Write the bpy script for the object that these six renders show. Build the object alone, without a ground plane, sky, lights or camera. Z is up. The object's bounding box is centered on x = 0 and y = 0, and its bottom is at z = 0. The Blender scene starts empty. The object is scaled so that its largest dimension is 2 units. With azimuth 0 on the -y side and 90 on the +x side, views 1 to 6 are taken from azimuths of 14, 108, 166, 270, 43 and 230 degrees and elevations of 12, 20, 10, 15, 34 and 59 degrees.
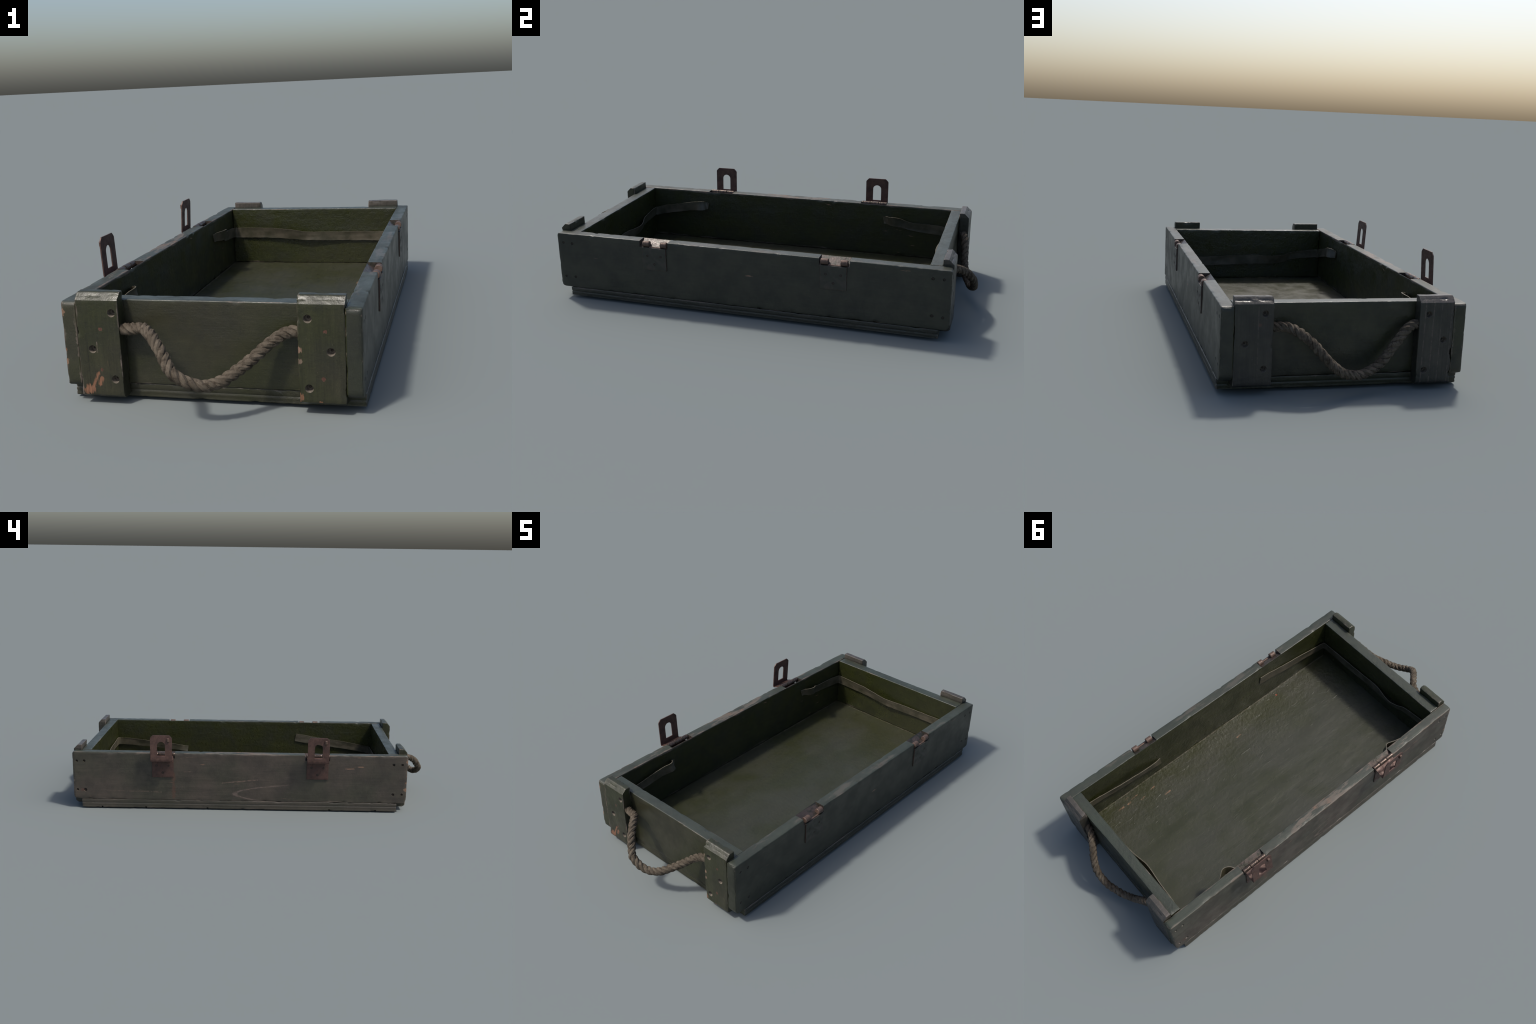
"""Open olive-painted wooden crate: two long side boards, two end boards on a thick
bottom panel, four end battens, rope handles, hinge leaves, slotted latches, webbing straps."""
import bpy, math, random
from mathutils import Vector, noise

random.seed(7)
OX, OY, TURN = 0.035, 0.031, -0.0058          # the crate stands a hair off square in the frame
SIDE_U, SIDE_T = 0.4395, 0.047                # outer half width, board thickness
Z_SEAM, Z_SIDE, Z_END = 0.050, 0.309, 0.312   # top of bottom panel, top of sides, top of ends


def local(x, y, z=0.0):
    """frame position -> crate's own axes (u across, v along, z up)"""
    c, s = math.cos(TURN), math.sin(TURN)
    dx, dy = x - OX, y - OY
    return Vector((dx * c + dy * s, -dx * s + dy * c, z))


def smooth(a, b, x):
    t = min(1.0, max(0.0, (x - a) / (b - a)))
    return t * t * (3 - 2 * t)


# ------------------------------------------------------------------ materials
class Nodes:
    def __init__(self, name):
        self.m = bpy.data.materials.new(name)
        self.m.use_nodes = True
        self.t = self.m.node_tree
        self.t.nodes.clear()
        self.out = self.t.nodes.new('ShaderNodeOutputMaterial')
        self.b = self.t.nodes.new('ShaderNodeBsdfPrincipled')
        self.t.links.new(self.b.outputs[0], self.out.inputs[0])
        self.P = self.t.nodes.new('ShaderNodeTexCoord').outputs['Object']
        s = self.t.nodes.new('ShaderNodeSeparateXYZ')
        self.t.links.new(self.P, s.inputs[0])
        self.X, self.Y, self.Z = s.outputs

    def put(self, sock, v):
        if isinstance(v, bpy.types.NodeSocket):
            self.t.links.new(v, sock)
        elif isinstance(v, (tuple, list)):
            sock.default_value = (*v, 1.0) if len(sock.default_value) == 4 and len(v) == 3 else v
        else:
            sock.default_value = v

    def math(self, op, a, b=0.0, clamp=False):
        n = self.t.nodes.new('ShaderNodeMath')
        n.operation, n.use_clamp = op, clamp
        self.put(n.inputs[0], a)
        self.put(n.inputs[1], b)
        return n.outputs[0]

    def add(self, a, b): return self.math('ADD', a, b)
    def sub(self, a, b): return self.math('SUBTRACT', a, b)
    def mul(self, a, b): return self.math('MULTIPLY', a, b)
    def max(self, a, b): return self.math('MAXIMUM', a, b)
    def min(self, a, b): return self.math('MINIMUM', a, b)
    def abs(self, a): return self.math('ABSOLUTE', a)

    def step(self, v, lo, hi, to0=0.0, to1=1.0):
        n = self.t.nodes.new('ShaderNodeMapRange')
        n.interpolation_type = 'SMOOTHSTEP'
        for k, x in zip(('Value', 'From Min', 'From Max', 'To Min', 'To Max'), (v, lo, hi, to0, to1)):
            self.put(n.inputs[k], x)
        return n.outputs[0]

    def mix(self, f, a, b, mode='MIX'):
        n = self.t.nodes.new('ShaderNodeMix')
        n.data_type, n.blend_type = 'RGBA', mode
        self.put(n.inputs[0], f)
        self.put(n.inputs[6], a)
        self.put(n.inputs[7], b)
        return n.outputs[2]

    def stretch(self, sc, loc=(0, 0, 0)):
        n = self.t.nodes.new('ShaderNodeMapping')
        self.t.links.new(self.P, n.inputs[0])
        n.inputs['Scale'].default_value = sc
        n.inputs['Location'].default_value = loc
        return n.outputs[0]

    def noise(self, scale=1.0, detail=4.0, rough=0.55, vec=None, dist=0.0):
        n = self.t.nodes.new('ShaderNodeTexNoise')
        self.t.links.new(vec or self.P, n.inputs['Vector'])
        n.inputs['Scale'].default_value = scale
        n.inputs['Detail'].default_value = detail
        n.inputs['Roughness'].default_value = rough
        n.inputs['Distortion'].default_value = dist
        return n.outputs['Fac']

    def bump(self, h, strength, dist, prev=None):
        n = self.t.nodes.new('ShaderNodeBump')
        n.inputs['Strength'].default_value = strength
        n.inputs['Distance'].default_value = dist
        self.put(n.inputs['Height'], h)
        if prev:
            self.t.links.new(prev, n.inputs['Normal'])
        return n.outputs[0]

    def near_point(self, p, r, wob):
        """1 inside a ragged blob of radius r round p"""
        d = self.t.nodes.new('ShaderNodeVectorMath')
        d.operation = 'DISTANCE'
        self.t.links.new(self.P, d.inputs[0])
        d.inputs[1].default_value = p
        return self.step(self.add(d.outputs['Value'], wob), r, r * 0.75)

    def near_line(self, a, b, c, d, A, B, w, wob):
        """1 within w of the segment (a,b)-(c,d) in the plane of the coordinates A, B"""
        ex, ey = c - a, d - b
        L2 = ex * ex + ey * ey
        px, py = self.sub(A, a), self.sub(B, b)
        t = self.math('DIVIDE', self.add(self.mul(px, ex), self.mul(py, ey)), L2, True)
        qx, qy = self.sub(px, self.mul(t, ex)), self.sub(py, self.mul(t, ey))
        dd = self.math('SQRT', self.add(self.mul(qx, qx), self.mul(qy, qy)))
        return self.step(self.add(dd, wob), w, w * 0.5)

    def finish(self, col, rough, normal=None, **kw):
        self.put(self.b.inputs['Base Color'], col)
        self.put(self.b.inputs['Roughness'], rough)
        for k, v in kw.items():
            self.put(self.b.inputs[k], v)
        if normal:
            self.t.links.new(normal, self.b.inputs['Normal'])
        return self.m


WOOD = (0.20, 0.115, 0.072)
WOOD_GREY = (0.125, 0.098, 0.080)
RUST = (0.085, 0.036, 0.024)
RAW = (0.185, 0.088, 0.049)


def paint(name, half, grain, base, alt, edge=0.002, edge_col=WOOD_GREY, chips=0.0, spots=(), lines=(),
          rough=0.42, lumps=0.3, seed=0.0, top_worn=0.0, side_mask=None, extra=None, coats=(), streaky=0.06, edge_k=0.8, mark_side=None, smudge_k=0.45, warped=0.0, flakes=0.0):
    """olive paint on a board of half size `half`, grain along axis `grain` (0 x, 1 y, 2 z);
    coats = (axis, sign, base, alt, lumps): faces with another coat, such as the glossier one inside the crate;
    mark_side = (axis, sign): the half of the board that carries the lines and extra marks"""
    n = Nodes(name)
    if warped:      # follow a warped board: measure across from its own bent middle plane
        q = n.math('DIVIDE', n.Y, 0.9)
        rise = n.add(n.math('DIVIDE', n.Z, half[2] / 0.45), 0.55)
        n.X = n.add(n.X, n.mul(n.mul(n.sub(1.0, n.mul(q, q)), rise), warped))
    XYZ = (n.X, n.Y, n.Z)
    g = [9.0, 9.0, 9.0]; g[grain] = 0.6
    fine = [190.0, 190.0, 190.0]; fine[grain] = 9.0
    big = n.noise(1.0, 4, 0.55, n.stretch((3.2, 3.2, 3.2), (seed, 0, 0)))
    mid = n.noise(1.0, 5, 0.6, n.stretch((13, 13, 13), (0, seed, 0)))
    streak = n.noise(1.0, 4, 0.6, n.stretch(tuple(3 * k for k in g), (0, 0, seed)))
    hair = n.noise(1.0, 3, 0.6, n.stretch(tuple(fine), (seed, seed, 0)))
    spk = n.noise(120.0, 2, 0.5)
    fbig = n.step(big, 0.38, 0.62)
    col = n.mix(fbig, base, alt)
    lump_k, gloss = 1.0, 0.0
    for ax, sg, ib, ia, lk, *deep in coats:
        dp = deep[0] if deep else 0.005
        m_in = n.step(n.mul(XYZ[ax], sg) if sg else n.abs(XYZ[ax]), half[ax] - dp, half[ax] - dp + 0.002)
        col = n.mix(m_in, col, n.mix(fbig, ib, ia))
        lump_k = n.add(lump_k, n.mul(m_in, lk - 1.0))
        if lk > 1.2:
            gloss = n.max(gloss, m_in)
    marks = 1.0
    if mark_side:
        marks = n.step(n.mul(XYZ[mark_side[0]], mark_side[1]), 0.0, 0.004)
    col = n.mix(1.0, col, n.step(mid, 0.32, 0.70, 1 + 0.36 * smudge_k, 1 - 0.55 * smudge_k), 'MULTIPLY')
    smudge = n.step(n.noise(1.0, 6, 0.7, n.stretch((6, 6, 6), (seed, 3, 1))), 0.57, 0.76)
    col = n.mix(n.mul(smudge, smudge_k), col, n.mix(1.0, col, (1.42, 1.45, 1.35), 'MULTIPLY'))
    col = n.mix(1.0, col, n.step(streak, 0.25, 0.75, 1 - streaky, 1 + streaky), 'MULTIPLY')
    col = n.mix(1.0, col, n.step(hair, 0.2, 0.8, 1 - 1.3 * streaky, 1 + 1.3 * streaky), 'MULTIPLY')
    grit = n.noise(330.0, 3, 0.65)
    col = n.mix(1.0, col, n.step(grit, 0.3, 0.7, 0.86, 1.14), 'MULTIPLY')
    pits = n.step(n.noise(1.0, 4, 0.7, n.stretch((85, 85, 85), (seed, 9, 2))), 0.34, 0.26)
    col = n.mix(n.mul(pits, 0.5), col, n.mix(1.0, col, (0.45, 0.45, 0.45), 'MULTIPLY'))
    col = n.mix(n.mul(n.step(spk, 0.72, 0.76), 0.35), col, tuple(2.2 * c + 0.015 for c in alt))
    wob = n.sub(n.noise(1.0, 5, 0.7, n.stretch(tuple(16 * (0.35 if i == grain else 1.6) for i in range(3)), (seed, 1, 2))), 0.5)
    # paint worn off the edges: second largest of |p| - half
    d = [n.sub(n.abs(c), h) for c, h in zip(XYZ, half)]
    hi = n.max(n.max(d[0], d[1]), d[2]); lo = n.min(n.min(d[0], d[1]), d[2])
    second = n.sub(n.sub(n.add(n.add(d[0], d[1]), d[2]), hi), lo)
    gate = n.step(n.noise(1.0, 3, 0.6, n.stretch((9, 9, 9), (seed, 11, 4))), 0.42, 0.60)
    worn = n.step(n.add(second, n.mul(wob, 0.040)), -edge, -edge + 0.003)
    worn = n.mul(worn, n.add(0.25, n.mul(gate, 0.75)))
    if top_worn:
        topz = n.step(n.Z, half[2] - 0.006, half[2] - 0.003)
        w2 = n.mul(n.step(n.add(wob, n.mul(n.step(big, 0.4, 0.62), 0.14)), 0.14, 0.22), topz)
        worn = n.max(worn, n.mul(w2, top_worn))
    wcol = n.mix(n.step(mid, 0.54, 0.76), edge_col, WOOD)
    col = n.mix(n.mul(worn, edge_k), col, wcol)
    relief = n.mul(worn, -0.6)
    if chips:
        cs = [60.0, 60.0, 60.0]; cs[grain] = 9.0
        c1 = n.step(n.noise(1.0, 3, 0.55, n.stretch(tuple(cs), (seed, 7, 3))), 0.70, 0.73)
        c2 = n.step(n.noise(1.0, 2, 0.5, n.stretch((4, 4, 4), (2, seed, 5))), 0.62 - chips * 0.25, 0.70 - chips * 0.2)
        c1 = n.mul(c1, c2)
        if side_mask:
            ax, a, b = side_mask
            c1 = n.mul(c1, n.step(XYZ[ax], a, b))
        col = n.mix(n.mul(c1, 0.85), col, WOOD)
        relief = n.sub(relief, c1)
    rag = n.add(wob, n.mul(n.sub(n.noise(1.0, 4, 0.7, n.stretch(tuple(22.0 if i == grain else 170.0 for i in range(3)), (seed, 5, 8))), 0.5), 1.1))
    fibre = n.step(n.noise(1.0, 3, 0.6, n.stretch(tuple(16.0 if i == grain else 260.0 for i in range(3)), (4, seed, 8))), 0.3, 0.7, 0.68, 1.2)
    for (p, r, c, k) in spots:
        m_ = n.near_point(p, r, n.mul(rag, r * 2.0))
        col = n.mix(n.mul(m_, k), col, n.mix(1.0, c, fibre, 'MULTIPLY'))
        relief = n.sub(relief, n.mul(m_, 0.6))
    crumb = n.step(n.noise(1.0, 4, 0.7, n.stretch((75, 75, 75), (seed, 4, 4))), 0.40, 0.56, 0.12, 1.0)
    for (a, b, c, dd, axA, axB, w, colr, k) in lines:
        m_ = n.near_line(a, b, c, dd, XYZ[axA], XYZ[axB], w, n.mul(rag if w > 0.006 else wob, w * (2.6 if w > 0.006 else 3.4)))
        if w < 0.006:     # thin marks break up along their run
            m_ = n.mul(m_, crumb)
        col = n.mix(n.mul(n.mul(m_, k), marks), col, colr)
    if extra:
        col = extra(n, col, wob, marks)
    lum = n.noise(1.0, 4, 0.6, n.stretch((60, 60, 60), (seed, 2, 9)))
    if coats:
        lum = n.mul(lum, lump_k)
    if side_mask:
        lum = n.mul(lum, n.step(XYZ[side_mask[0]], side_mask[1] - 0.1, side_mask[2], 0.35, 1.3))
    nb = n.bump(n.add(n.add(n.mul(hair, 0.5), n.mul(grit, 0.35)), n.sub(n.mul(relief, 0.5), n.mul(pits, 0.4))), 0.38, 0.002)
    nb = n.bump(lum, lumps, 0.006, nb)
    if flakes:      # curled flakes and short ridges of old paint
        fl_ = n.step(n.noise(1.0, 3, 0.5, n.stretch((48, 15, 48), (seed, 0, 6)), 0.6), 0.66, 0.73)
        fl_ = n.mul(fl_, n.step(XYZ[side_mask[0]], side_mask[1] - 0.2, side_mask[2], 0.15, 1.0))
        nb = n.bump(fl_, flakes, 0.004, nb)
    rr = n.step(mid, 0.3, 0.7, rough - 0.08, rough + 0.10)
    if coats:
        rr = n.sub(rr, n.mul(gloss, 0.08))
    rr = n.max(rr, n.mul(worn, 0.7))
    return n.finish(col, rr, nb, **{'Specular IOR Level': 0.5})


def rusty(name, a, b, painted=0.0, metallic=0.35, rough=0.55, rim=None):
    n = Nodes(name)
    f = n.step(n.noise(38, 5, 0.65), 0.35, 0.68)
    col = n.mix(f, a, b)
    col = n.mix(n.mul(n.step(n.noise(160, 3, 0.6), 0.55, 0.75), 0.6), col, tuple(0.4 * c for c in a))
    if painted:
        col = n.mix(n.mul(n.step(n.noise(24, 5, 0.7), 0.62 - 0.3 * painted, 0.72 - 0.3 * painted), 0.9), col, (0.024, 0.026, 0.018))
    if rim:       # bare rusty rim of a painted leaf
        e = n.max(n.sub(n.abs(n.Y), rim[0]), n.sub(n.mul(n.Z, -1.0), rim[1]))
        col = n.mix(n.mul(n.step(n.add(e, n.mul(n.sub(n.noise(50, 4), 0.5), 0.006)), -0.0022, -0.0008), 0.85), col, (0.050, 0.028, 0.021))
    return n.finish(col, n.step(n.noise(60, 3), 0.3, 0.7, rough - 0.12, rough + 0.15),
                    n.bump(n.noise(180, 4, 0.6), 0.3, 0.002), Metallic=metallic)


def hemp():
    n = Nodes('hemp_rope')
    c = n.mix(n.step(n.noise(26, 4, 0.6), 0.35, 0.68), (0.066, 0.053, 0.038), (0.110, 0.090, 0.067))
    c = n.mix(n.mul(n.step(n.noise(75, 4, 0.65), 0.46, 0.68), 0.8), c, (0.030, 0.022, 0.015))
    return n.finish(c, 0.85, n.bump(n.noise(700, 3, 0.6), 0.5, 0.001), **{'Specular IOR Level': 0.2})


def webbing():
    n = Nodes('strap_webbing')
    f = n.noise(14, 4, 0.6)
    c = n.mix(n.step(f, 0.35, 0.66), (0.032, 0.030, 0.016), (0.070, 0.060, 0.040))
    weave = n.noise(1.0, 2, 0.5, n.stretch((260, 260, 520)))
    c = n.mix(1.0, c, n.step(weave, 0.3, 0.7, 0.86, 1.1), 'MULTIPLY')
    return n.finish(c, 0.5, n.bump(weave, 0.25, 0.001))


def plain(name, col, rough=0.7, metallic=0.0, var=0.35):
    n = Nodes(name)
    c = n.mix(n.step(n.noise(120, 4, 0.6), 0.3, 0.7), tuple((1 - var) * k for k in col), tuple((1 + var * 0.6) * k for k in col))
    return n.finish(c, rough, n.bump(n.noise(300, 3), 0.3, 0.001), Metallic=metallic)


# ------------------------------------------------------------------ mesh helpers
def new_object(name, verts, faces, mats, parent, loc=(0, 0, 0), sharp=38):
    me = bpy.data.meshes.new(name)
    me.from_pydata([tuple(v) for v in verts], [], faces)
    me.update()
    for m in (mats if isinstance(mats, (list, tuple)) else [mats]):
        me.materials.append(m)
    me.shade_smooth()
    me.set_sharp_from_angle(angle=math.radians(sharp))
    ob = bpy.data.objects.new(name, me)
    bpy.context.scene.collection.objects.link(ob)
    ob.parent = parent
    ob.location = loc
    return ob


def lattice(h, r, step):
    """grid lines across one axis: even in the middle, dense in the rounded rim"""
    inner = h - r
    k = max(1, round(2 * inner / step))
    mid = [-inner + 2 * inner * i / k for i in range(k + 1)]
    return [-h, -h + r * 0.25, -h + r * 0.6] + mid + [h - r * 0.6, h - r * 0.25, h]


def slab(half, r, step, shapes=(), rough=0.0008, chip=0.003, grain=0, seed=0.0, steps=None):
    """a solid board: box grid, rims rounded by r, corner cuts, hand-planed unevenness, bruised edges"""
    ax = [lattice(half[i], r, (steps or (step,) * 3)[i]) for i in range(3)]
    N = [len(a) - 1 for a in ax]
    ids, verts, faces = {}, [], []

    def vid(i, j, k):
        key = (i, j, k)
        if key not in ids:
            p = [ax[0][i], ax[1][j], ax[2][k]]
            q = [max(-half[a] + r, min(half[a] - r, p[a])) for a in range(3)]
            dv = Vector(p) - Vector(q)
            # project the box rim on the round rim
            v = Vector(q) + dv.normalized() * r if dv.length > 1e-9 else Vector(p)
            e = sorted((abs(p[a]) - half[a] for a in range(3)))[1]
            for f in shapes:
                v = f(v)
            s = [14.0, 14.0, 14.0]; s[grain] = 2.5
            w = Vector((v[0] * s[0] + seed, v[1] * s[1] + seed * 2, v[2] * s[2]))
            n1 = noise.fractal(w, 1.0, 2.0, 4)
            nrm = dv.normalized() if dv.length > 1e-9 else Vector((0, 0, 0))
            v = v + nrm * (n1 * rough)
            if chip and e > -0.012:
                c = noise.noise(Vector((v[0] * 26 + seed, v[1] * 26, v[2] * 26 + seed)))
                c2 = noise.noise(Vector((v[0] * 90, v[1] * 90 + seed, v[2] * 90)))
                amt = max(0.0, c + 0.35 * c2 - 0.18) * chip * 2.6 * smooth(-0.012, -0.001, e)
                v = v - nrm * amt
            ids[key] = len(verts)
            verts.append(v)
        return ids[key]

    for a in range(3):
        b, c = (a + 1) % 3, (a + 2) % 3
        for side in (0, N[a]):
            for i in range(N[b]):
                for j in range(N[c]):
                    quad = []
                    for di, dj in ((0, 0), (1, 0), (1, 1), (0, 1)):
                        key = [0, 0, 0]
                        key[a], key[b], key[c] = side, i + di, j + dj
                        quad.append(vid(*key))
                    faces.append(quad if side else quad[::-1])
    return verts, faces


def round_corner(A, B, sa, sb, ha, hb, R):
    """round the edge where axis A is at sa*ha and axis B at sb*hb to radius R"""
    def f(v):
        a, b = v[A] * sa - (ha - R), v[B] * sb - (hb - R)
        if a > 0 and b > 0:
            m = math.hypot(a, b)
            big = max(a, b)
            v = v.copy()
            v[A], v[B] = sa * (ha - R + a / m * big), sb * (hb - R + b / m * big)
        return v
    return f


def bevel_plane(nrm, d):
    n_ = Vector(nrm).normalized()
    def f(v):
        o = v.dot(n_) - d
        return v - n_ * o if o > 0 else v
    return f


def cone_verts(c, axis, r0, r1, depth, k=20):
    """closed frustum: mouth radius r0 just outside c, foot radius r1 at depth along -axis"""
    axis = Vector(axis)
    t = axis.orthogonal().normalized()
    b = axis.cross(t)
    vs, fs = [], []
    for off, r in ((0.004, r0 * 1.15), (-depth, r1)):
        for i in range(k):
            a = 2 * math.pi * i / k
            vs.append(Vector(c) + axis * off + (t * math.cos(a) + b * math.sin(a)) * r)
    for i in range(k):
        j = (i + 1) % k
        fs.append([i, k + i, k + j, j])
    fs.append(list(range(k)))
    fs.append(list(range(2 * k - 1, k - 1, -1)))
    return vs, fs


def carve(ob, pieces, mat):
    """cut closed pieces (verts, faces) out of ob; cut faces take mat"""
    vs, fs = [], []
    for v, f in pieces:
        o = len(vs)
        vs += list(v)
        fs += [[i + o for i in q] for q in f]
    me = bpy.data.meshes.new('cut')
    me.from_pydata([tuple(v) for v in vs], [], fs)
    me.materials.append(mat)
    import bmesh
    bm = bmesh.new(); bm.from_mesh(me)
    bmesh.ops.recalc_face_normals(bm, faces=bm.faces)
    bm.to_mesh(me); bm.free()
    cu = bpy.data.objects.new('cut', me)
    bpy.context.scene.collection.objects.link(cu)
    cu.parent = ob
    md = ob.modifiers.new('cut', 'BOOLEAN')
    md.operation, md.solver, md.object = 'DIFFERENCE', 'EXACT', cu
    md.material_mode = 'TRANSFER'
    for nudge in range(12):           # the solver can trip over near-touching faces: shift the cutter a hair
        cu.location = (0.00011 * nudge, 0.00017 * nudge, 0.00013 * nudge)
        bpy.context.view_layer.update()
        dg = bpy.context.evaluated_depsgraph_get()
        out = bpy.data.meshes.new_from_object(ob.evaluated_get(dg))
        if len(out.polygons) > 0.8 * len(ob.data.polygons):
            break
        bpy.data.meshes.remove(out)
    ob.modifiers.clear()
    old = ob.data
    nm = old.name
    ob.data = out
    bpy.data.meshes.remove(old)
    out.name = nm
    out.shade_smooth()
    out.set_sharp_from_angle(angle=math.radians(38))
    bpy.data.objects.remove(cu)
    bpy.data.meshes.remove(me)


def prism(poly, axis, a, b):
    """extrude a polygon given in the two other axes from a to b along axis"""
    k = len(poly)
    vs = []
    for t in (a, b):
        for p in poly:
            q = [0, 0, 0]
            o = [i for i in range(3) if i != axis]
            q[axis], q[o[0]], q[o[1]] = t, p[0], p[1]
            vs.append(Vector(q))
    fs = [[i, (i + 1) % k, k + (i + 1) % k, k + i] for i in range(k)]
    fs += [list(range(k))[::-1], list(range(k, 2 * k))]
    return vs, fs


def spline(pts, n):
    """Catmull-Rom through tuples of any width, resampled to n even steps along its length"""
    pts = [Vector(p) if len(p) == 3 else tuple(p) for p in pts]
    dim = len(pts[0])
    fine = []
    for i in range(len(pts) - 1):
        p0, p1, p2, p3 = pts[max(0, i - 1)], pts[i], pts[i + 1], pts[min(len(pts) - 1, i + 2)]
        for s in range(24):
            t = s / 24
            fine.append([0.5 * (2 * p1[k] + (p2[k] - p0[k]) * t + (2 * p0[k] - 5 * p1[k] + 4 * p2[k] - p3[k]) * t * t
                                + (3 * p1[k] - p0[k] - 3 * p2[k] + p3[k]) * t ** 3) for k in range(dim)])
    fine.append([pts[-1][k] for k in range(dim)])
    acc = [0.0]
    for a, b in zip(fine, fine[1:]):
        acc.append(acc[-1] + math.dist(a[:3], b[:3]))
    out, j = [], 0
    for i in range(n + 1):
        s = acc[-1] * i / n
        while j < len(acc) - 2 and acc[j + 1] < s:
            j += 1
        f = (s - acc[j]) / max(1e-9, acc[j + 1] - acc[j])
        out.append([fine[j][k] + (fine[j + 1][k] - fine[j][k]) * f for k in range(dim)])
    return out, acc[-1]


def tube(centres, radius, k, closed_ends=True, ridge=None):
    vs, fs = [], []
    T = None
    ref = None
    for i, c in enumerate(centres):
        a, b = centres[max(0, i - 1)], centres[min(len(centres) - 1, i + 1)]
        T = (b - a).normalized()
        if ref is None:
            ref = T.orthogonal().normalized()
        ref = (ref - T * ref.dot(T)).normalized()
        bi = T.cross(ref)
        for j in range(k):
            an = 2 * math.pi * j / k
            r = radius(i) if callable(radius) else radius
            if ridge:
                r += ridge(i, an)
            vs.append(c + (ref * math.cos(an) + bi * math.sin(an)) * r)
    n = len(centres)
    for i in range(n - 1):
        for j in range(k):
            l = (j + 1) % k
            fs.append([i * k + j, i * k + l, (i + 1) * k + l, (i + 1) * k + j])
    if closed_ends:
        fs.append(list(range(k))[::-1])
        fs.append(list(range((n - 1) * k, n * k)))
    return vs, fs


# ------------------------------------------------------------------ the crate
crate = bpy.data.objects.new('wooden_crate', None)
bpy.context.scene.collection.objects.link(crate)
crate.location = (OX, OY, 0)
crate.rotation_euler = (0, 0, TURN)
crate['label'] = 'open worn olive green wooden crate with rope handles'
crate['category'] = 'crate'

OLIVE, OLIVE_BROWN = (0.0213, 0.0228, 0.0086), (0.0268, 0.0255, 0.0140)
INSIDE, INSIDE_ALT = (0.0175, 0.0202, 0.0052), (0.0220, 0.0236, 0.0078)
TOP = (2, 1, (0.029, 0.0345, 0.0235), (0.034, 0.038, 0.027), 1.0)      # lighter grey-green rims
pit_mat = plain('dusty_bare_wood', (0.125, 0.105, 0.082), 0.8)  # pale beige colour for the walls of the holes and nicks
notch_mat = rusty('notch_rust_wood', (0.046, 0.036, 0.031), (0.082, 0.060, 0.050), 0.5, 0.3, 0.36)
steel = rusty('rusty_steel', (0.066, 0.036, 0.029), (0.105, 0.058, 0.045), 0.0)
steel_dark = rusty('dark_rusty_steel', (0.058, 0.033, 0.027), (0.085, 0.045, 0.035), 0.0)
leaf_steel = rusty('painted_rusty_steel', (0.034, 0.031, 0.025), (0.050, 0.037, 0.029), 0.75, 0.0, 0.5, rim=(0.0565, 0.052))
barrel_steel = rusty('bare_hinge_steel', (0.085, 0.053, 0.040), (0.125, 0.082, 0.062), 0.0)
barrel_dark = rusty('worn_hinge_steel', (0.060, 0.045, 0.037), (0.105, 0.072, 0.056), 0.25, 0.6, 0.36)
screw_mat = rusty('screw_steel', (0.022, 0.016, 0.013), (0.045, 0.028, 0.021), 0.3)

# one shared screw: low domed head with a slot cross pressed in the middle
def screw_mesh():
    prof = [(0.0, -0.0012), (0.0016, -0.0010), (0.0024, 0.0009), (0.0050, 0.0014), (0.0066, 0.0008), (0.0072, -0.0006), (0.0068, -0.004)]
    k, vs, fs = 18, [Vector((0, 0, prof[0][1]))], []
    for r, z in prof[1:]:
        for j in range(k):
            a = 2 * math.pi * j / k
            rr = r * (1 + (0.35 * math.cos(4 * a) if r < 0.003 else 0))
            vs.append(Vector((rr * math.cos(a), rr * math.sin(a), z)))
    for j in range(k):
        fs.append([0, 1 + j, 1 + (j + 1) % k])
    for i in range(len(prof) - 2):
        for j in range(k):
            l = (j + 1) % k
            fs.append([1 + i * k + j, 1 + (i + 1) * k + j, 1 + (i + 1) * k + l, 1 + i * k + l])
    fs.append([1 + (len(prof) - 2) * k + j for j in range(k)][::-1])
    return vs, fs

sv, sf = screw_mesh()
screw0 = new_object('screw', sv, sf, screw_mat, crate)
screw_used = [False]

def screw(parent, loc, axis, size=1.0):
    ob = screw0 if not screw_used[0] else screw0.copy()
    if screw_used[0]:
        bpy.context.scene.collection.objects.link(ob)
    screw_used[0] = True
    ob.parent = parent
    ob.location = loc
    ob.rotation_euler = Vector(axis).to_track_quat('Z', 'Y').to_euler()
    ob.rotation_euler.rotate_axis('Z', random.uniform(0, 3))
    ob.scale = (size,) * 3
    return ob

# ---- side boards -------------------------------------------------------------
SIDE_HALF = (SIDE_T / 2, 0.8880, (Z_SIDE - Z_SEAM) / 2)
SZ = (Z_SIDE + Z_SEAM) / 2

WARP_L, WARP_R = 0.0046, 0.0034


def warp(sign, v, z):
    """how far a side board has warped across, largest at mid length and at the rim"""
    return -(WARP_L if sign < 0 else WARP_R) * (1 - (v / 0.9) ** 2) * (0.1 + 0.9 * (z - Z_SEAM) / (Z_SIDE - Z_SEAM))


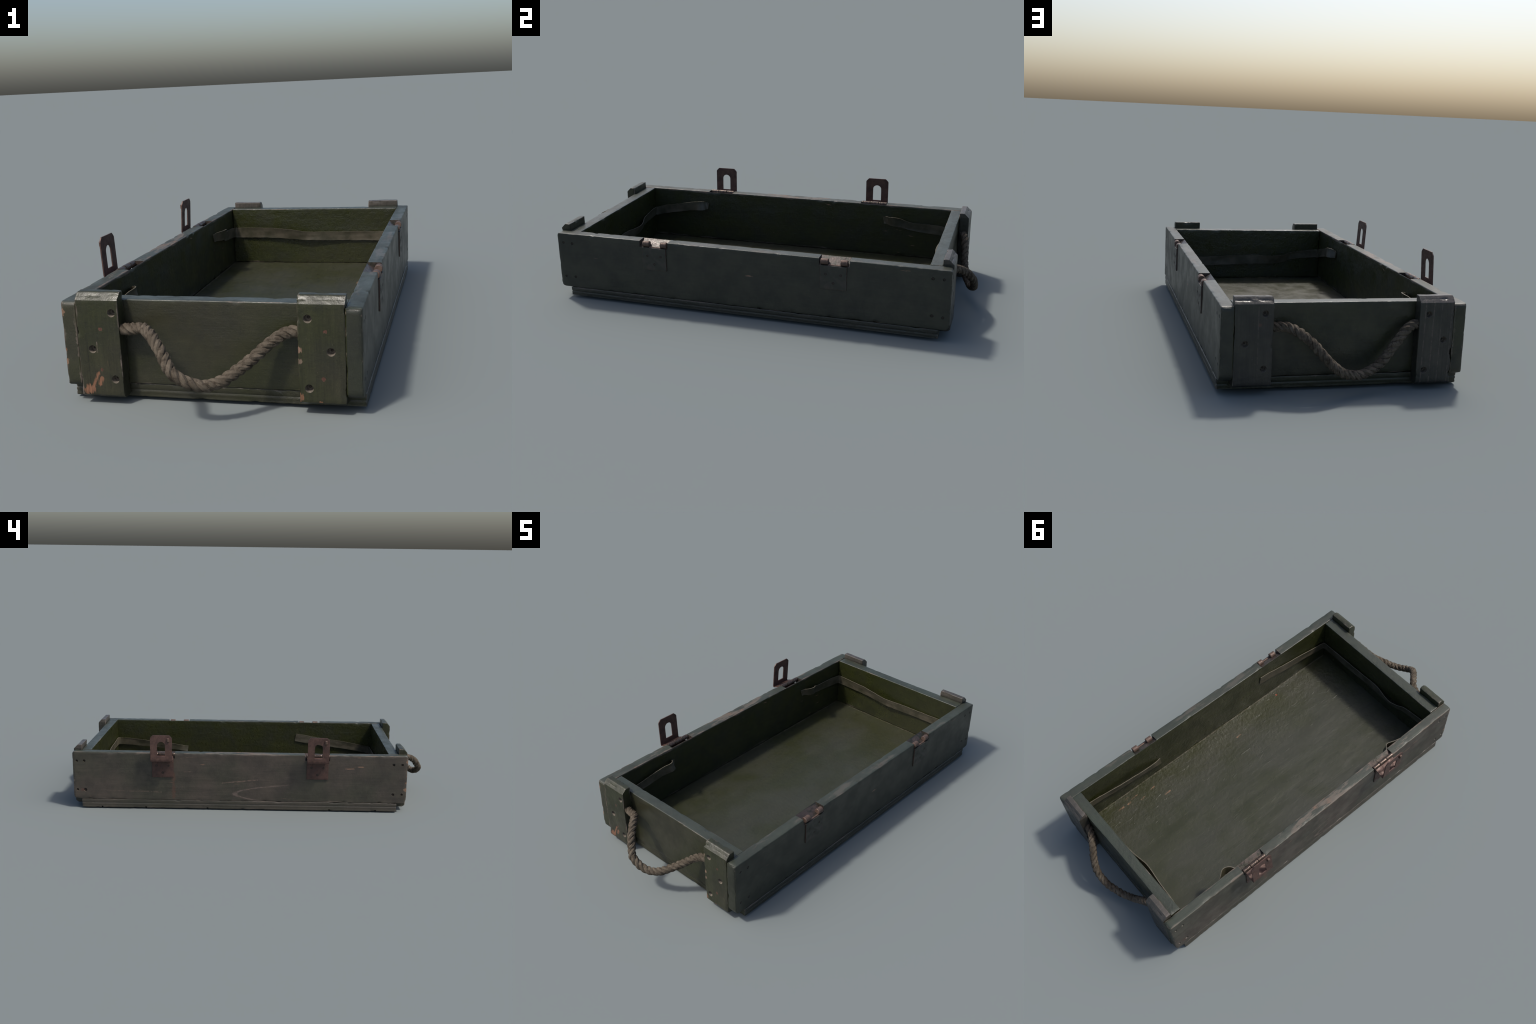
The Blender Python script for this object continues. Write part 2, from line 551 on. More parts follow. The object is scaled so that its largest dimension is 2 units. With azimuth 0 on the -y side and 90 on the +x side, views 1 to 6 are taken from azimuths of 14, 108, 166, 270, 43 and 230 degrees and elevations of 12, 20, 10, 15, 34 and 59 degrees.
def side_board(sign, mat, notches, screws, seed):
    h = SIDE_HALF
    shapes = [round_corner(1, 2, s, -1, h[1], h[2], 0.022) for s in (-1, 1)]
    shapes += [round_corner(1, 2, s, 1, h[1], h[2], 0.012) for s in (-1, 1)]
    shapes += [round_corner(1, 0, s, sign, h[1], h[0], 0.009) for s in (-1, 1)]
    v, f = slab(h, 0.0035, 0.008, shapes, 0.0009, 0.0028, 1, seed, (0.009, 0.009, 0.008))
    ob = new_object('side_board', v, f, mat, crate, (sign * (SIDE_U - h[0]) - (0.0008 if sign < 0 else 0), 0, SZ))
    cuts = []
    for y0, y1 in notches:
        a = local(sign * SIDE_U + OX, y0)[1]
        b = local(sign * SIDE_U + OX, y1)[1]
        i, o = -sign * h[0], sign * (h[0] + 0.01)
        cuts.append(prism([(i * 0.98, h[2] - 0.0015), (o, h[2] - 0.037), (o, h[2] + 0.02), (i * 0.98, h[2] + 0.02)], 1, a, b))
    carve(ob, cuts, notch_mat)
    for q in ob.data.vertices:
        q.co.x += warp(sign, q.co.y, q.co.z + SZ)
    pits = []
    for y, z, r in screws:
        p = local(sign * SIDE_U + OX, y, z)
        w = warp(sign, p[1], z)
        pits.append(cone_verts((sign * h[0] + w, p[1], z - SZ), (sign, 0, 0), r * 0.86, r * 0.62, 0.006 if sign < 0 else 0.0025, 18))
    carve(ob, pits, mat)
    for y, z, r in screws:
        p = local(sign * SIDE_U + OX, y, z)
        screw(ob, (sign * (h[0] - (0.0052 if sign < 0 else 0.0020)) + warp(sign, p[1], z), p[1], z - SZ), (sign, 0, 0), r / 0.0125)
    return ob


def left_extra(n, col, wob, marks):
    """pale arch of open grain and faded streaks on the latch side, rust run under one hinge leaf"""
    Y, Z = n.Y, n.Z
    z0 = 0.091 - SZ
    y0 = 0.055 - OY
    dz = n.sub(Z, z0)
    k_up, k_lo = 0.0095, 0.0110
    kk = n.step(dz, -0.001, 0.001, k_lo, k_up)
    # parabola lying on its side, apex towards +y
    par = n.sub(n.sub(y0, Y), n.math('DIVIDE', n.mul(dz, dz), kk))
    par = n.abs(n.add(par, n.mul(wob, 0.03)))
    w = n.step(n.sub(y0, Y), 0.0, 0.30, 0.017, 0.05)
    m_ = n.step(n.math('DIVIDE', par, w), 1.0, 0.55)
    m_ = n.mul(m_, n.mul(n.step(n.sub(y0, Y), 0.34, 0.18), n.step(n.sub(y0, Y), -0.05, -0.02)))
    m_ = n.mul(m_, n.step(dz, -0.042, -0.036))
    m_ = n.mul(m_, n.step(n.noise(1.0, 4, 0.7, n.stretch((60, 45, 90))), 0.36, 0.56, 0.25, 1.0))
    return n.mix(n.mul(n.mul(m_, marks), 0.75), col, (0.135, 0.10, 0.082))

LEFT, LEFT_ALT = (0.039, 0.036, 0.024), (0.053, 0.042, 0.032)
left_lines = [(0.123 - OY, 0.1486 - SZ, -0.062 - OY, 0.1683 - SZ, 1, 2, 0.0035, (0.15, 0.10, 0.076), 0.8),
              (0.326 - OY, 0.2076 - SZ, 0.281 - OY, 0.2083 - SZ, 1, 2, 0.0026, (0.15, 0.105, 0.078), 0.8),
              (0.383 - OY, 0.19 - SZ, 0.383 - OY, 0.065 - SZ, 1, 2, 0.010, (0.075, 0.038, 0.024), 0.7),
              (0.345 - OY, 0.283 - SZ, 0.26 - OY, 0.290 - SZ, 1, 2, 0.003, (0.13, 0.09, 0.065), 0.7),
              (0.74 - OY, 0.099 - SZ, 0.45 - OY, 0.094 - SZ, 1, 2, 0.0035, (0.12, 0.085, 0.062), 0.45)]
left_mat = paint('olive_paint_faded', SIDE_HALF, 1, OLIVE, OLIVE_BROWN, 0.0062, (0.122, 0.096, 0.075), 0.6, lines=left_lines, lumps=0.12,
                 spots=[((-SIDE_T / 2, -0.852 - OY, 0.126 - SZ), 0.012, WOOD, 0.9), ((-SIDE_T / 2, -0.856 - OY, 0.28 - SZ), 0.012, WOOD, 0.85),
                        ((-SIDE_T / 2, -0.856 - OY, 0.20 - SZ), 0.007, RAW, 0.8), ((-SIDE_T / 2, -0.856 - OY, 0.163 - SZ), 0.008, RAW, 0.8), ((-SIDE_T / 2, 0.87 - OY, 0.100 - SZ), 0.010, RUST, 0.6)],
                 seed=3.1, rough=0.5, top_worn=0.85, extra=left_extra, streaky=0.10, mark_side=(0, -1),
                 coats=[(0, 1, INSIDE, INSIDE_ALT, 2.6), (0, -1, LEFT, LEFT_ALT, 1.0), TOP], warped=WARP_L)
right_mat = paint('olive_paint_side', SIDE_HALF, 1, (0.0205, 0.0225, 0.0145), (0.0240, 0.0250, 0.0168), 0.0005, WOOD_GREY, 0.04,
                  lumps=0.15, seed=8.4, rough=0.42, top_worn=0.35, coats=[(0, -1, INSIDE, INSIDE_ALT, 2.6), TOP], warped=WARP_R)
left = side_board(-1, left_mat, [(-0.4425, -0.3105), (0.3765, 0.5075)],
                  [(0.897, 0.2586, 0.008), (0.8587, 0.2592, 0.009), (0.8985, 0.1009, 0.008), (0.8572, 0.0995, 0.0115),
                   (-0.7787, 0.2612, 0.009), (-0.8243, 0.2618, 0.008), (-0.7821, 0.0978, 0.009), (-0.8282, 0.0985, 0.008)], 1.3)
right = side_board(1, right_mat, [(-0.4435, -0.3095), (0.373, 0.5035)],
                   [(-0.828, 0.2647, 0.008), (-0.7847, 0.2627, 0.009), (-0.8302, 0.1012, 0.008), (-0.7817, 0.1012, 0.009),
                    (0.8407, 0.2691, 0.009), (0.8848, 0.2695, 0.008), (0.8439, 0.1089, 0.0095), (0.8882, 0.1053, 0.008)], 5.7)

# ---- end boards --------------------------------------------------------------
def end_board(v_in, v_out, mat, seed, z_top):
    h = (SIDE_U - SIDE_T - 0.0006, abs(v_out - v_in) / 2, (z_top - Z_SEAM) / 2)
    s = 1 if v_out > 0 else -1
    def hollow(p):      # outer face is dished a little between the battens
        p = p.copy()
        if p[1] * s > 0.01:
            p[1] -= s * 0.0022 * max(0.0, 1 - (p[0] / 0.27) ** 2)
        return p
    v, f = slab(h, 0.003, 0.008, (hollow,), 0.0009, 0.0018, 0, seed, (0.009, 0.012, 0.009))
    return new_object('end_board', v, f, mat(h), crate, (0, (v_in + v_out) / 2, (z_top + Z_SEAM) / 2))

front_end = end_board(-0.7905, -0.8425, lambda h: paint('olive_paint_front', h, 0, OLIVE, OLIVE_BROWN, 0.0002, WOOD_GREY, 0.02,
                      lumps=0.22, seed=1.7, rough=0.40, coats=[(1, 1, INSIDE, INSIDE_ALT, 1.7), TOP]), 2.2, 0.3075)
back_end = end_board(0.7935, 0.8435, lambda h: paint('olive_paint_back', h, 0, OLIVE, OLIVE_BROWN, 0.0003, WOOD_GREY, 0.03,
                     lumps=0.25, seed=4.9, rough=0.40, coats=[(1, -1, INSIDE, INSIDE_ALT, 1.7), TOP]), 9.1, 0.3105)

# ---- bottom panel: floor inside, grooved skirt outside -------------------------
Z_LOW = 0.0045
BP_HALF = (SIDE_U + 0.0012, 0.8415, (Z_SEAM - 0.0005 - Z_LOW) / 2)
BP_V, BP_Z = 0.0035, (Z_SEAM - 0.0005 + Z_LOW) / 2

def belly(v):
    """underside sags to the ground in the middle; long grooves on the visible rim"""
    v = v.copy()
    if v[2] < -BP_HALF[2] + 0.006:
        v[2] += (0.0032 + 0.0040 * v[0] / 0.44) * smooth(0.20, 0.42, abs(v[0])) + 0.0032 * smooth(0.7, 0.82, abs(v[1])) * smooth(0.42, 0.2, abs(v[0]))
        v[2] -= Z_LOW * smooth(0.42, 0.25, abs(v[0])) * smooth(0.82, 0.6, abs(v[1]))
    if abs(v[0]) > BP_HALF[0] - 0.006 or abs(v[1]) > BP_HALF[1] - 0.006:
        t = v[2] + BP_HALF[2]
        dent = 0.0018 * math.exp(-((t - 0.025) / 0.003) ** 2) + 0.0012 * math.exp(-((t - 0.011) / 0.0025) ** 2)
        for a in (0, 1):
            if abs(v[a]) > BP_HALF[a] - 0.006:
                v[a] -= math.copysign(dent, v[a])
    elif v[2] > 0:
        v[2] += 0.0012 * noise.fractal(Vector((v[0] * 9, v[1] * 3, 3.3)), 1.0, 2.0, 4) - 0.0012
        ridge = noise.noise(Vector((v[0] * 45, v[1] * 14, 7.7)))
        v[2] -= 0.003 * max(0.0, ridge - 0.35) * smooth(0.05, 0.30, v[0])
    return v

bv, bf = slab(BP_HALF, 0.003, 0.009, (belly,), 0.0008, 0.003, 1, 6.6, (0.0085, 0.010, 0.0045))
floor_chip = [((0.387, -0.372), 0.006, (0.35, 0.06, 0.025)), ((0.311, -0.041), 0.007, WOOD), ((0.29, 0.449), 0.007, WOOD)]
floor_dashes = [(0.3845, 0.5932, 0.035), (0.4027, 0.6279, 0.020), (0.3497, 0.5637, 0.022), (0.3713, 0.6335, 0.018),
                (0.3724, 0.6835, 0.028), (0.3652, 0.4901, 0.02), (0.292, 0.449, 0.03), (0.315, -0.045, 0.025)]
dash_lines = []
for x, y, l in floor_dashes:
    p, q = local(x, y + l / 2), local(x + 0.002, y - l / 2)
    dash_lines.append((p[0], p[1] - BP_V, q[0], q[1] - BP_V, 0, 1, 0.0044, (0.17, 0.10, 0.06), 0.85))
for a_, b_, c_, d_ in ((-0.38, 0.7885, 0.385, 0.7885), (0.3885, -0.78, 0.3885, 0.78), (-0.3885, -0.2, -0.3885, 0.78)):
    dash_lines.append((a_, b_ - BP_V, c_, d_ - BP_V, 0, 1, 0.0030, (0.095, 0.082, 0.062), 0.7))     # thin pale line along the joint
fp = local(0.387, -0.372)
floor_mat = paint('olive_paint_floor', BP_HALF, 1, (0.0212, 0.0230, 0.0076), (0.0280, 0.0288, 0.0162), 0.0015, WOOD_GREY, 0.30,
                  spots=[((fp[0], fp[1] - BP_V, BP_HALF[2]), 0.006, (0.22, 0.045, 0.02), 0.9)], lines=dash_lines,
                  rough=0.42, lumps=0.34, seed=2.6, side_mask=(0, 0.12, 0.36), edge_k=0.5, streaky=0.07, smudge_k=0.22, flakes=0.3,
                  coats=[(1, 0, OLIVE, OLIVE_BROWN, 1.0), (0, 1, (0.025, 0.026, 0.019), (0.032, 0.031, 0.023), 1.0), (0, -1, (0.040, 0.037, 0.026), (0.052, 0.044, 0.033), 1.0)])
bottom = new_object('bottom_panel', bv, bf, floor_mat, crate, (0, BP_V, BP_Z))
nicks = []
for x, ys in ((-SIDE_U, (0.7704, 0.5354, 0.2055, -0.4465, -0.6922)), (SIDE_U, (-0.6937, -0.4449, -0.1268, 0.5264, 0.7582))):
    for y in ys:
        v0 = local(x + OX, y)[1] - BP_V
        a, b = sorted((x * 0.96, x * 1.02))
        nicks.append(prism([(v0 - 0.007, -BP_HALF[2] - 0.02), (v0 + 0.007, -BP_HALF[2] - 0.02), (v0 + 0.004, -BP_HALF[2] + 0.007), (v0 - 0.005, -BP_HALF[2] + 0.006)], 0, a, b))
carve(bottom, nicks, pit_mat)

# ---- battens over the ends -----------------------------------------------------
def batten(u0, u1, v_in, v_out, z0, z1, mat, holes, seed):
    h = ((u1 - u0) / 2, abs(v_out - v_in) / 2, (z1 - z0) / 2)
    s = 1 if v_out > 0 else -1
    c = 0.022
    shapes = [bevel_plane((0, s, 1), (h[1] + h[2] - c) / math.sqrt(2)),
              bevel_plane((0, s, -1.3), (h[1] + 1.3 * h[2] - 0.014) / math.hypot(1, 1.3))]
    v, f = slab(h, 0.0028, 0.006, shapes, 0.0011, 0.0032, 2, seed)
    cx, cy, cz = (u0 + u1) / 2, (v_in + v_out) / 2, (z0 + z1) / 2
    ob = new_object('batten', v, f, mat(h, (cx, cy, cz), s), crate, (cx, cy, cz), 30)
    pits = []
    for x, z in holes:
        u = local(x, OY + v_out)[0] - cx
        pits.append(cone_verts((u, s * h[1], z - cz), (0, s, 0), 0.0112, 0.0090, 0.018, 24))
    carve(ob, pits, pit_mat)
    for x, z in holes:
        u = local(x, OY + v_out)[0] - cx
        screw(ob, (u, s * (h[1] - 0.0176), z - cz), (0, s, 0), 0.55)
    return ob


def batten_paint(name, seed, chips, world_spots=(), world_lines=(), edge=0.0026, base=OLIVE, alt=OLIVE_BROWN, coats=()):
    def make(h, c, s):
        sp = []
        for x, z, r, colr, k in world_spots:
            u = local(x, OY + c[1])[0]
            sp.append(((u - c[0], s * h[1], z - c[2]), r, colr, k))
        ln = []
        for x0, z0, x1, z1, w, colr, k in world_lines:
            ln.append((local(x0, OY + c[1])[0] - c[0], z0 - c[2], local(x1, OY + c[1])[0] - c[0], z1 - c[2], 0, 2, w, colr, k))
        return paint(name, h, 2, base, alt, edge, WOOD_GREY, chips, spots=sp, lines=ln, lumps=0.24, seed=seed, rough=0.38, streaky=0.15, coats=coats)
    return make

fl = batten_paint('olive_paint_chipped', 5.3, 0.22,
                  [(-0.335, 0.046, 0.020, RAW, 0.95), (-0.348, 0.040, 0.014, RAW, 0.9), (-0.29, 0.2298, 0.006, RUST, 0.9), (-0.2956, 0.1062, 0.006, RUST, 0.9)],
                  [(-0.328, 0.05, -0.308, 0.095, 0.010, RAW, 0.95), (-0.305, 0.062, -0.300, 0.080, 0.009, RAW, 0.95),
                   (-0.305, 0.19, -0.305, 0.16, 0.003, WOOD_GREY, 0.8), (-0.335, 0.25, -0.335, 0.05, 0.003, (0.012, 0.012, 0.008), 0.6),
                   (-0.268, 0.23, -0.271, 0.05, 0.0028, (0.013, 0.013, 0.009), 0.6)])
fr = batten_paint('olive_paint_batten', 7.9, 0.08,
                  [(0.3676, 0.2416, 0.006, RUST, 0.9), (0.3593, 0.1063, 0.0065, RUST, 0.9), (0.293, 0.188, 0.011, (0.20, 0.125, 0.085), 0.95),
                   (0.294, 0.155, 0.008, (0.17, 0.12, 0.085), 0.9), (0.294, 0.05, 0.012, RAW, 0.8), (0.352, 0.036, 0.006, RAW, 0.8)])
BARE_TOP = [(2, 1, (0.046, 0.041, 0.033), (0.062, 0.053, 0.044), 1.0, 0.021)]
pale_line = (0.085, 0.066, 0.055)
bl = batten_paint('olive_paint_striped', 3.7, 0.04, [], [(x, 0.40, x + 0.004, 0.02, 0.0022, pale_line, 0.75) for x in (-0.2459, -0.2774, -0.307, -0.3452)],
                  0.001, (0.026, 0.026, 0.019), (0.036, 0.032, 0.025), BARE_TOP)
br = batten_paint('olive_paint_weathered', 6.1, 0.08, [(0.345, 0.245, 0.006, RUST, 0.5)],
                  [(0.352, 0.31, 0.350, 0.06, 0.0022, pale_line, 0.5)], 0.001, (0.026, 0.026, 0.019), (0.034, 0.030, 0.024), BARE_TOP)
batten(-0.3930, -0.2605, -0.8435, -0.8895, 0.018, 0.337, fl, [(-0.2518, 0.2791), (-0.3198, 0.1684), (-0.2553, 0.078)], 1.1)
batten(0.2610, 0.3930, -0.8435, -0.8895, 0.027, 0.339, fr, [(0.3201, 0.2766), (0.3825, 0.1845), (0.3192, 0.0774)], 2.3)
batten(-0.3930, -0.2640, 0.8445, 0.8885, 0.016, 0.335, bl, [(-0.2591, 0.2716), (-0.3197, 0.1791), (-0.2412 - 0.012, 0.07)], 3.6)
batten(0.2585, 0.3930, 0.8445, 0.8885, 0.026, 0.338, br, [(0.3281, 0.2831), (0.3945, 0.1795), (0.3286, 0.0924)], 4.8)

# ---- hinges on the right side, latches on the left ------------------------------
def plate(name, half, mat, parent, loc, r=0.0012):
    v, f = slab(half, r, 0.012, (), 0.0003, 0.0005, 2, loc[1] * 3)
    return new_object(name, v, f, mat, parent, loc)


def barrel(parent, mat, u, v0, v1, z, r, seed):
    k = 14
    cs = [Vector((0, -abs(v1 - v0) / 2 + abs(v1 - v0) * i / k, 0)) for i in range(k + 1)]
    rad = lambda i: r * (0.90 if i in (0, k) else 1.0) * (1 + 0.04 * noise.noise(Vector((i * 0.5, seed, 0))))
    v, f = tube(cs, rad, 20)
    return new_object('hinge_barrel', v, f, mat, parent, Vector((u, (v0 + v1) / 2, z)) - parent.location)


def hinge(y_mid, seed):
    c = local(OX + SIDE_U, y_mid)
    zc = 0.229
    ob = plate('hinge', (0.0042, 0.0565, 0.052), leaf_steel, crate, (SIDE_U + 0.0008 + warp(1, c[1], 0.23), c[1], zc), 0.0008)
    for dv, dz in ((-0.0325, 0.0145), (0.032, 0.0145), (0.0, -0.0232)):
        screw(ob, (0.0039, dv, dz), (1, 0, 0), 0.92)
    for a, b in ((-0.055, -0.0235), (0.0295, 0.0585)):
        barrel(ob, barrel_steel, SIDE_U - 0.0105, c[1] + a, c[1] + b, 0.2945, 0.0132, seed + a)
    # curled lip of the leaf between the barrels
    lip = plate('hinge_lip', (0.0045, 0.028, 0.0035), barrel_steel, ob, (-0.004, 0.003, 0.0525), 0.003)
    return ob

hinge(-0.3745, 0.4)
hinge(0.4355, 2.9)


def latch(y_mid, x_top, y_top_shift, seed):
    u_wall = -SIDE_U
    c = local(OX + u_wall, y_mid)
    ob = plate('latch', (0.0025, 0.0575, 0.056), steel_dark, crate, (u_wall - 0.0032 + warp(-1, c[1], 0.233), c[1], 0.233))
    for dv, dz in ((-0.0325, 0.0085), (0.0325, 0.0085), (0.0, -0.0295)):
        screw(ob, (-0.0022, dv, dz), (-1, 0, 0), 0.95)
    for a, b in ((-0.063, -0.0215), (-0.0195, 0.0225), (0.0245, 0.063)):
        barrel(ob, barrel_dark, u_wall + 0.0035, c[1] + a, c[1] + b, 0.3005, 0.0112 + (0.0006 if a == -0.0195 else 0), seed + a)
    # flap: bent sheet, shelf out from the barrel then upright with an arched slot
    u_out = local(-0.4600, y_mid)[0]
    u_top = local(x_top, y_mid)[0]
    z_b, z_t, hw, ch = 0.2775, 0.4155, 0.0565, 0.014
    path = [(u_wall + 0.002, 0.2990), (u_wall - 0.012, 0.2945), (u_wall - 0.030, 0.2880), (u_out + 0.005, 0.2800), (u_out + 0.001, 0.2785), (u_out, 0.2830)]
    rows = [(p[0], p[1], None) for p in path]
    slot0, slot1, sw = 0.3015, 0.3810, 0.0208
    zs = [0.290, 0.296, slot0, 0.312, 0.325, 0.338, 0.350]
    zs += [slot1 - sw + sw * math.sin(a * math.pi / 16) for a in range(1, 9)] + [0.384, 0.391, 0.3995]
    zs = sorted(zs + [0.4045, 0.4092, z_t])
    for z in zs:
        t = (z - z_b) / (z_t - z_b)
        rows.append((u_out + (u_top - u_out) * t, z, z))
    th = 0.0042
    vs, fs = [], []
    def half_slot(z):
        if z < slot0 or z > slot1:
            return 0.0
        if z <= slot1 - sw:
            return sw
        return math.sqrt(max(0.0, sw * sw - (z - (slot1 - sw)) ** 2))
    cols = []
    nrow = len(rows)
    K = 6
    for i, (u, z, s) in enumerate(rows):
        edge = hw - max(0.0, (z - (z_t - ch))) * (1.0 if s else 0.0)
        g = half_slot(s) if s else 0.0
        a, b = rows[max(0, i - 1)], rows[min(nrow - 1, i + 1)]
        tu, tz = b[0] - a[0], b[1] - a[1]
        m = math.hypot(tu, tz)
        nu, nz = -tz / m, tu / m       # outward side of the sheet
        shift = y_top_shift * max(0.0, (z - z_b) / (z_t - z_b)) if s else 0.0
        for side in (0, 1):
            off = th * side
            for half in (-1, 1):
                for k in range(K):
                    w = g + (edge - g) * k / (K - 1)
                    vs.append(Vector((u - nu * -off, c[1] + half * w + shift + (0.0004 if half > 0 and g == 0 and k == 0 else 0), z + nz * off)))
    R = 4 * K
    idx = lambda i, side, half, k: i * R + side * 2 * K + half * K + k
    def has(i):
        return rows[i][2] is not None and slot0 <= rows[i][2] <= slot1
    for i in range(nrow - 1):
        for half in (0, 1):
            for side in (0, 1):
                for k in range(K - 1):
                    q = [idx(i, side, half, k), idx(i, side, half, k + 1), idx(i + 1, side, half, k + 1), idx(i + 1, side, half, k)]
                    fs.append(q if (side == half) else q[::-1])
            for k in (0, K - 1):
                if k == 0 and not (has(i) and has(i + 1)):
                    continue
                q = [idx(i, 0, half, k), idx(i + 1, 0, half, k), idx(i + 1, 1, half, k), idx(i, 1, half, k)]
                fs.append(q)
        if not (has(i) and has(i + 1)):
            for side in (0, 1):
                q = [idx(i, side, 0, 0), idx(i + 1, side, 0, 0), idx(i + 1, side, 1, 0), idx(i, side, 1, 0)]
                fs.append(q)
    for i in (0, nrow - 1):
        for half in (0, 1):
            for k in range(K - 1):
                fs.append([idx(i, 0, half, k), idx(i, 0, half, k + 1), idx(i, 1, half, k + 1), idx(i, 1, half, k)])
        fs.append([idx(i, 0, 0, 0), idx(i, 0, 1, 0), idx(i, 1, 1, 0), idx(i, 1, 0, 0)])
    # sill and crown of the slot
    i0 = [i for i in range(nrow) if has(i)][0]
    fs.append([idx(i0, 0, 0, 0), idx(i0, 0, 1, 0), idx(i0, 1, 1, 0), idx(i0, 1, 0, 0)])
    flap = new_object('latch_flap', [p - ob.location for p in vs], fs, steel, ob)
    import bmesh
    bm = bmesh.new(); bm.from_mesh(flap.data)
    bmesh.ops.remove_doubles(bm, verts=bm.verts, dist=1e-6)
    bmesh.ops.recalc_face_normals(bm, faces=bm.faces)
    bm.to_mesh(flap.data); bm.free()
    flap.data.shade_smooth()
    flap.data.set_sharp_from_angle(angle=math.radians(30))
    # pressed thumb tab near one upper corner
    t = (0.390 - z_b) / (z_t - z_b)
    v, f = slab((0.0064, 0.0064, 0.0118), 0.0035, 0.004, [bevel_plane((-1, 0, -0.9), 0.0076)], 0.0004, 0.0006, 2, seed)
    new_object('latch_tab', v, f, barrel_steel, ob,
               Vector((u_out + (u_top - u_out) * t - 0.0075, c[1] - 0.0365 + y_top_shift * t, 0.3895)) - ob.location)
    return ob

latch(-0.3775, -0.4660, 0.000, 1.5)
latch(0.4410, -0.4525, 0.001, 3.5)

# ---- rope handles ----------------------------------------------------------------
rope_mat = hemp()
rope_grey = rope_mat

def rope_handle(world_pts, seed, twist):
    pts = [tuple(local(*p)) for p in world_pts]
    n = 330
    path, L = spline(pts, n)
    C = [Vector(p) for p in path]
    ref = None
    frames = []
    for i in range(n + 1):
        T = (C[min(n, i + 1)] - C[max(0, i - 1)]).normalized()
        if ref is None:
            ref = Vector((0, 0, 1))
        ref = (ref - T * ref.dot(T)).normalized()
        frames.append((ref.copy(), T.cross(ref)))
    for i in range(n + 1):
        w = 0.0012
        C[i] = C[i] + Vector((noise.noise(Vector((i * 0.06, seed, 0))), noise.noise(Vector((i * 0.06, seed, 9))), noise.noise(Vector((i * 0.06, seed, 20))))) * w
    v, f = tube(C[::3], 0.0075, 10)
    core = new_object('rope_handle', v, f, rope_mat, crate)
    pitch = 0.074
    for s in range(3):
        cs = []
        for i in range(n + 1):
            a = twist * 2 * math.pi * L * i / n / pitch + 2 * math.pi * s / 3 + 0.5 * noise.noise(Vector((i * 0.02, seed, 3)))
            off = 0.0083 + 0.0008 * noise.noise(Vector((i * 0.12, seed + s, 5)))
            cs.append(C[i] + (frames[i][0] * math.cos(a) + frames[i][1] * math.sin(a)) * off)
        def ridge(i, an, s=s):
            yarn = 0.0008 * math.cos(7 * an - twist * 2 * math.pi * L * i / n / 0.05)
            lump = 0.0017 * noise.fractal(Vector((i * 0.09, math.cos(an) * 1.4 + s * 5, math.sin(an) * 1.4 + seed)), 1.0, 2.0, 3)
            return yarn + lump
        v, f = tube(cs, 0.0092, 22, True, ridge)
        new_object('rope_strand', v, f, rope_mat, core, (0, 0, 0), 60)
    # loose fibres standing off the lay
    rnd = random.Random(int(seed * 100))
    vs, fs = [], []
    for _ in range(240):
        i = rnd.randrange(4, n - 4)
        a = rnd.uniform(0, 2 * math.pi)
        d = frames[i][0] * math.cos(a) + frames[i][1] * math.sin(a)
        T = (C[i + 1] - C[i - 1]).normalized() * rnd.choice((-1, 1))
        p = C[i] + d * 0.0160
        ln = rnd.uniform(0.004, 0.011)
        mid = p + (d * 0.35 + T * 0.6) * ln * 0.6
        end = mid + (d * rnd.uniform(0.1, 0.7) + T * 0.5) * ln * 0.5
        tv, tf = tube([p - d * 0.003, p, mid, end], lambda k: (0.00045, 0.00042, 0.00034, 0.00016)[k], 4)
        o = len(vs)
        vs += tv
        fs += [[q + o for q in w] for w in tf]
    fib = new_object('rope_fibre', vs, fs, rope_mat, core)
    fib['kind'] = 'stuff'
    return core

rope_handle([(-0.262, -0.838, 0.226), (-0.2165, -0.840, 0.228), (-0.161, -0.857, 0.2355), (-0.117, -0.902, 0.231),
             (-0.079, -0.944, 0.207), (-0.054, -0.966, 0.177), (-0.028, -0.9805, 0.149), (0.005, -0.978, 0.128),
             (0.045, -0.966, 0.113), (0.082, -0.947, 0.1145), (0.123, -0.918, 0.134), (0.1635, -0.884, 0.162),
             (0.207, -0.859, 0.199), (0.243, -0.843, 0.224), (0.280, -0.836, 0.232), (0.310, -0.834, 0.234)], 2.4, 1)
rope_handle([(0.315, 0.891, 0.231), (0.285, 0.893, 0.232), (0.250, 0.905, 0.233), (0.218, 0.924, 0.222), (0.186, 0.947, 0.201),
             (0.158, 0.966, 0.174), (0.133, 0.979, 0.146), (0.106, 0.982, 0.117), (0.065, 0.977, 0.089), (0.019, 0.963, 0.074),
             (-0.024, 0.949, 0.076), (-0.068, 0.932, 0.092), (-0.102, 0.924, 0.121), (-0.136, 0.918, 0.163),
             (-0.163, 0.914, 0.199), (-0.191, 0.909, 0.226), (-0.216, 0.902, 0.233), (-0.255, 0.896, 0.234)], 6.2, 1)

# ---- webbing straps inside ---------------------------------------------------------
strap_mat = webbing()
fray_mat = plain('strap_selvedge', (0.092, 0.081, 0.057), 0.6)  # lightened webbing colour, paints the bright glint along the strap edges

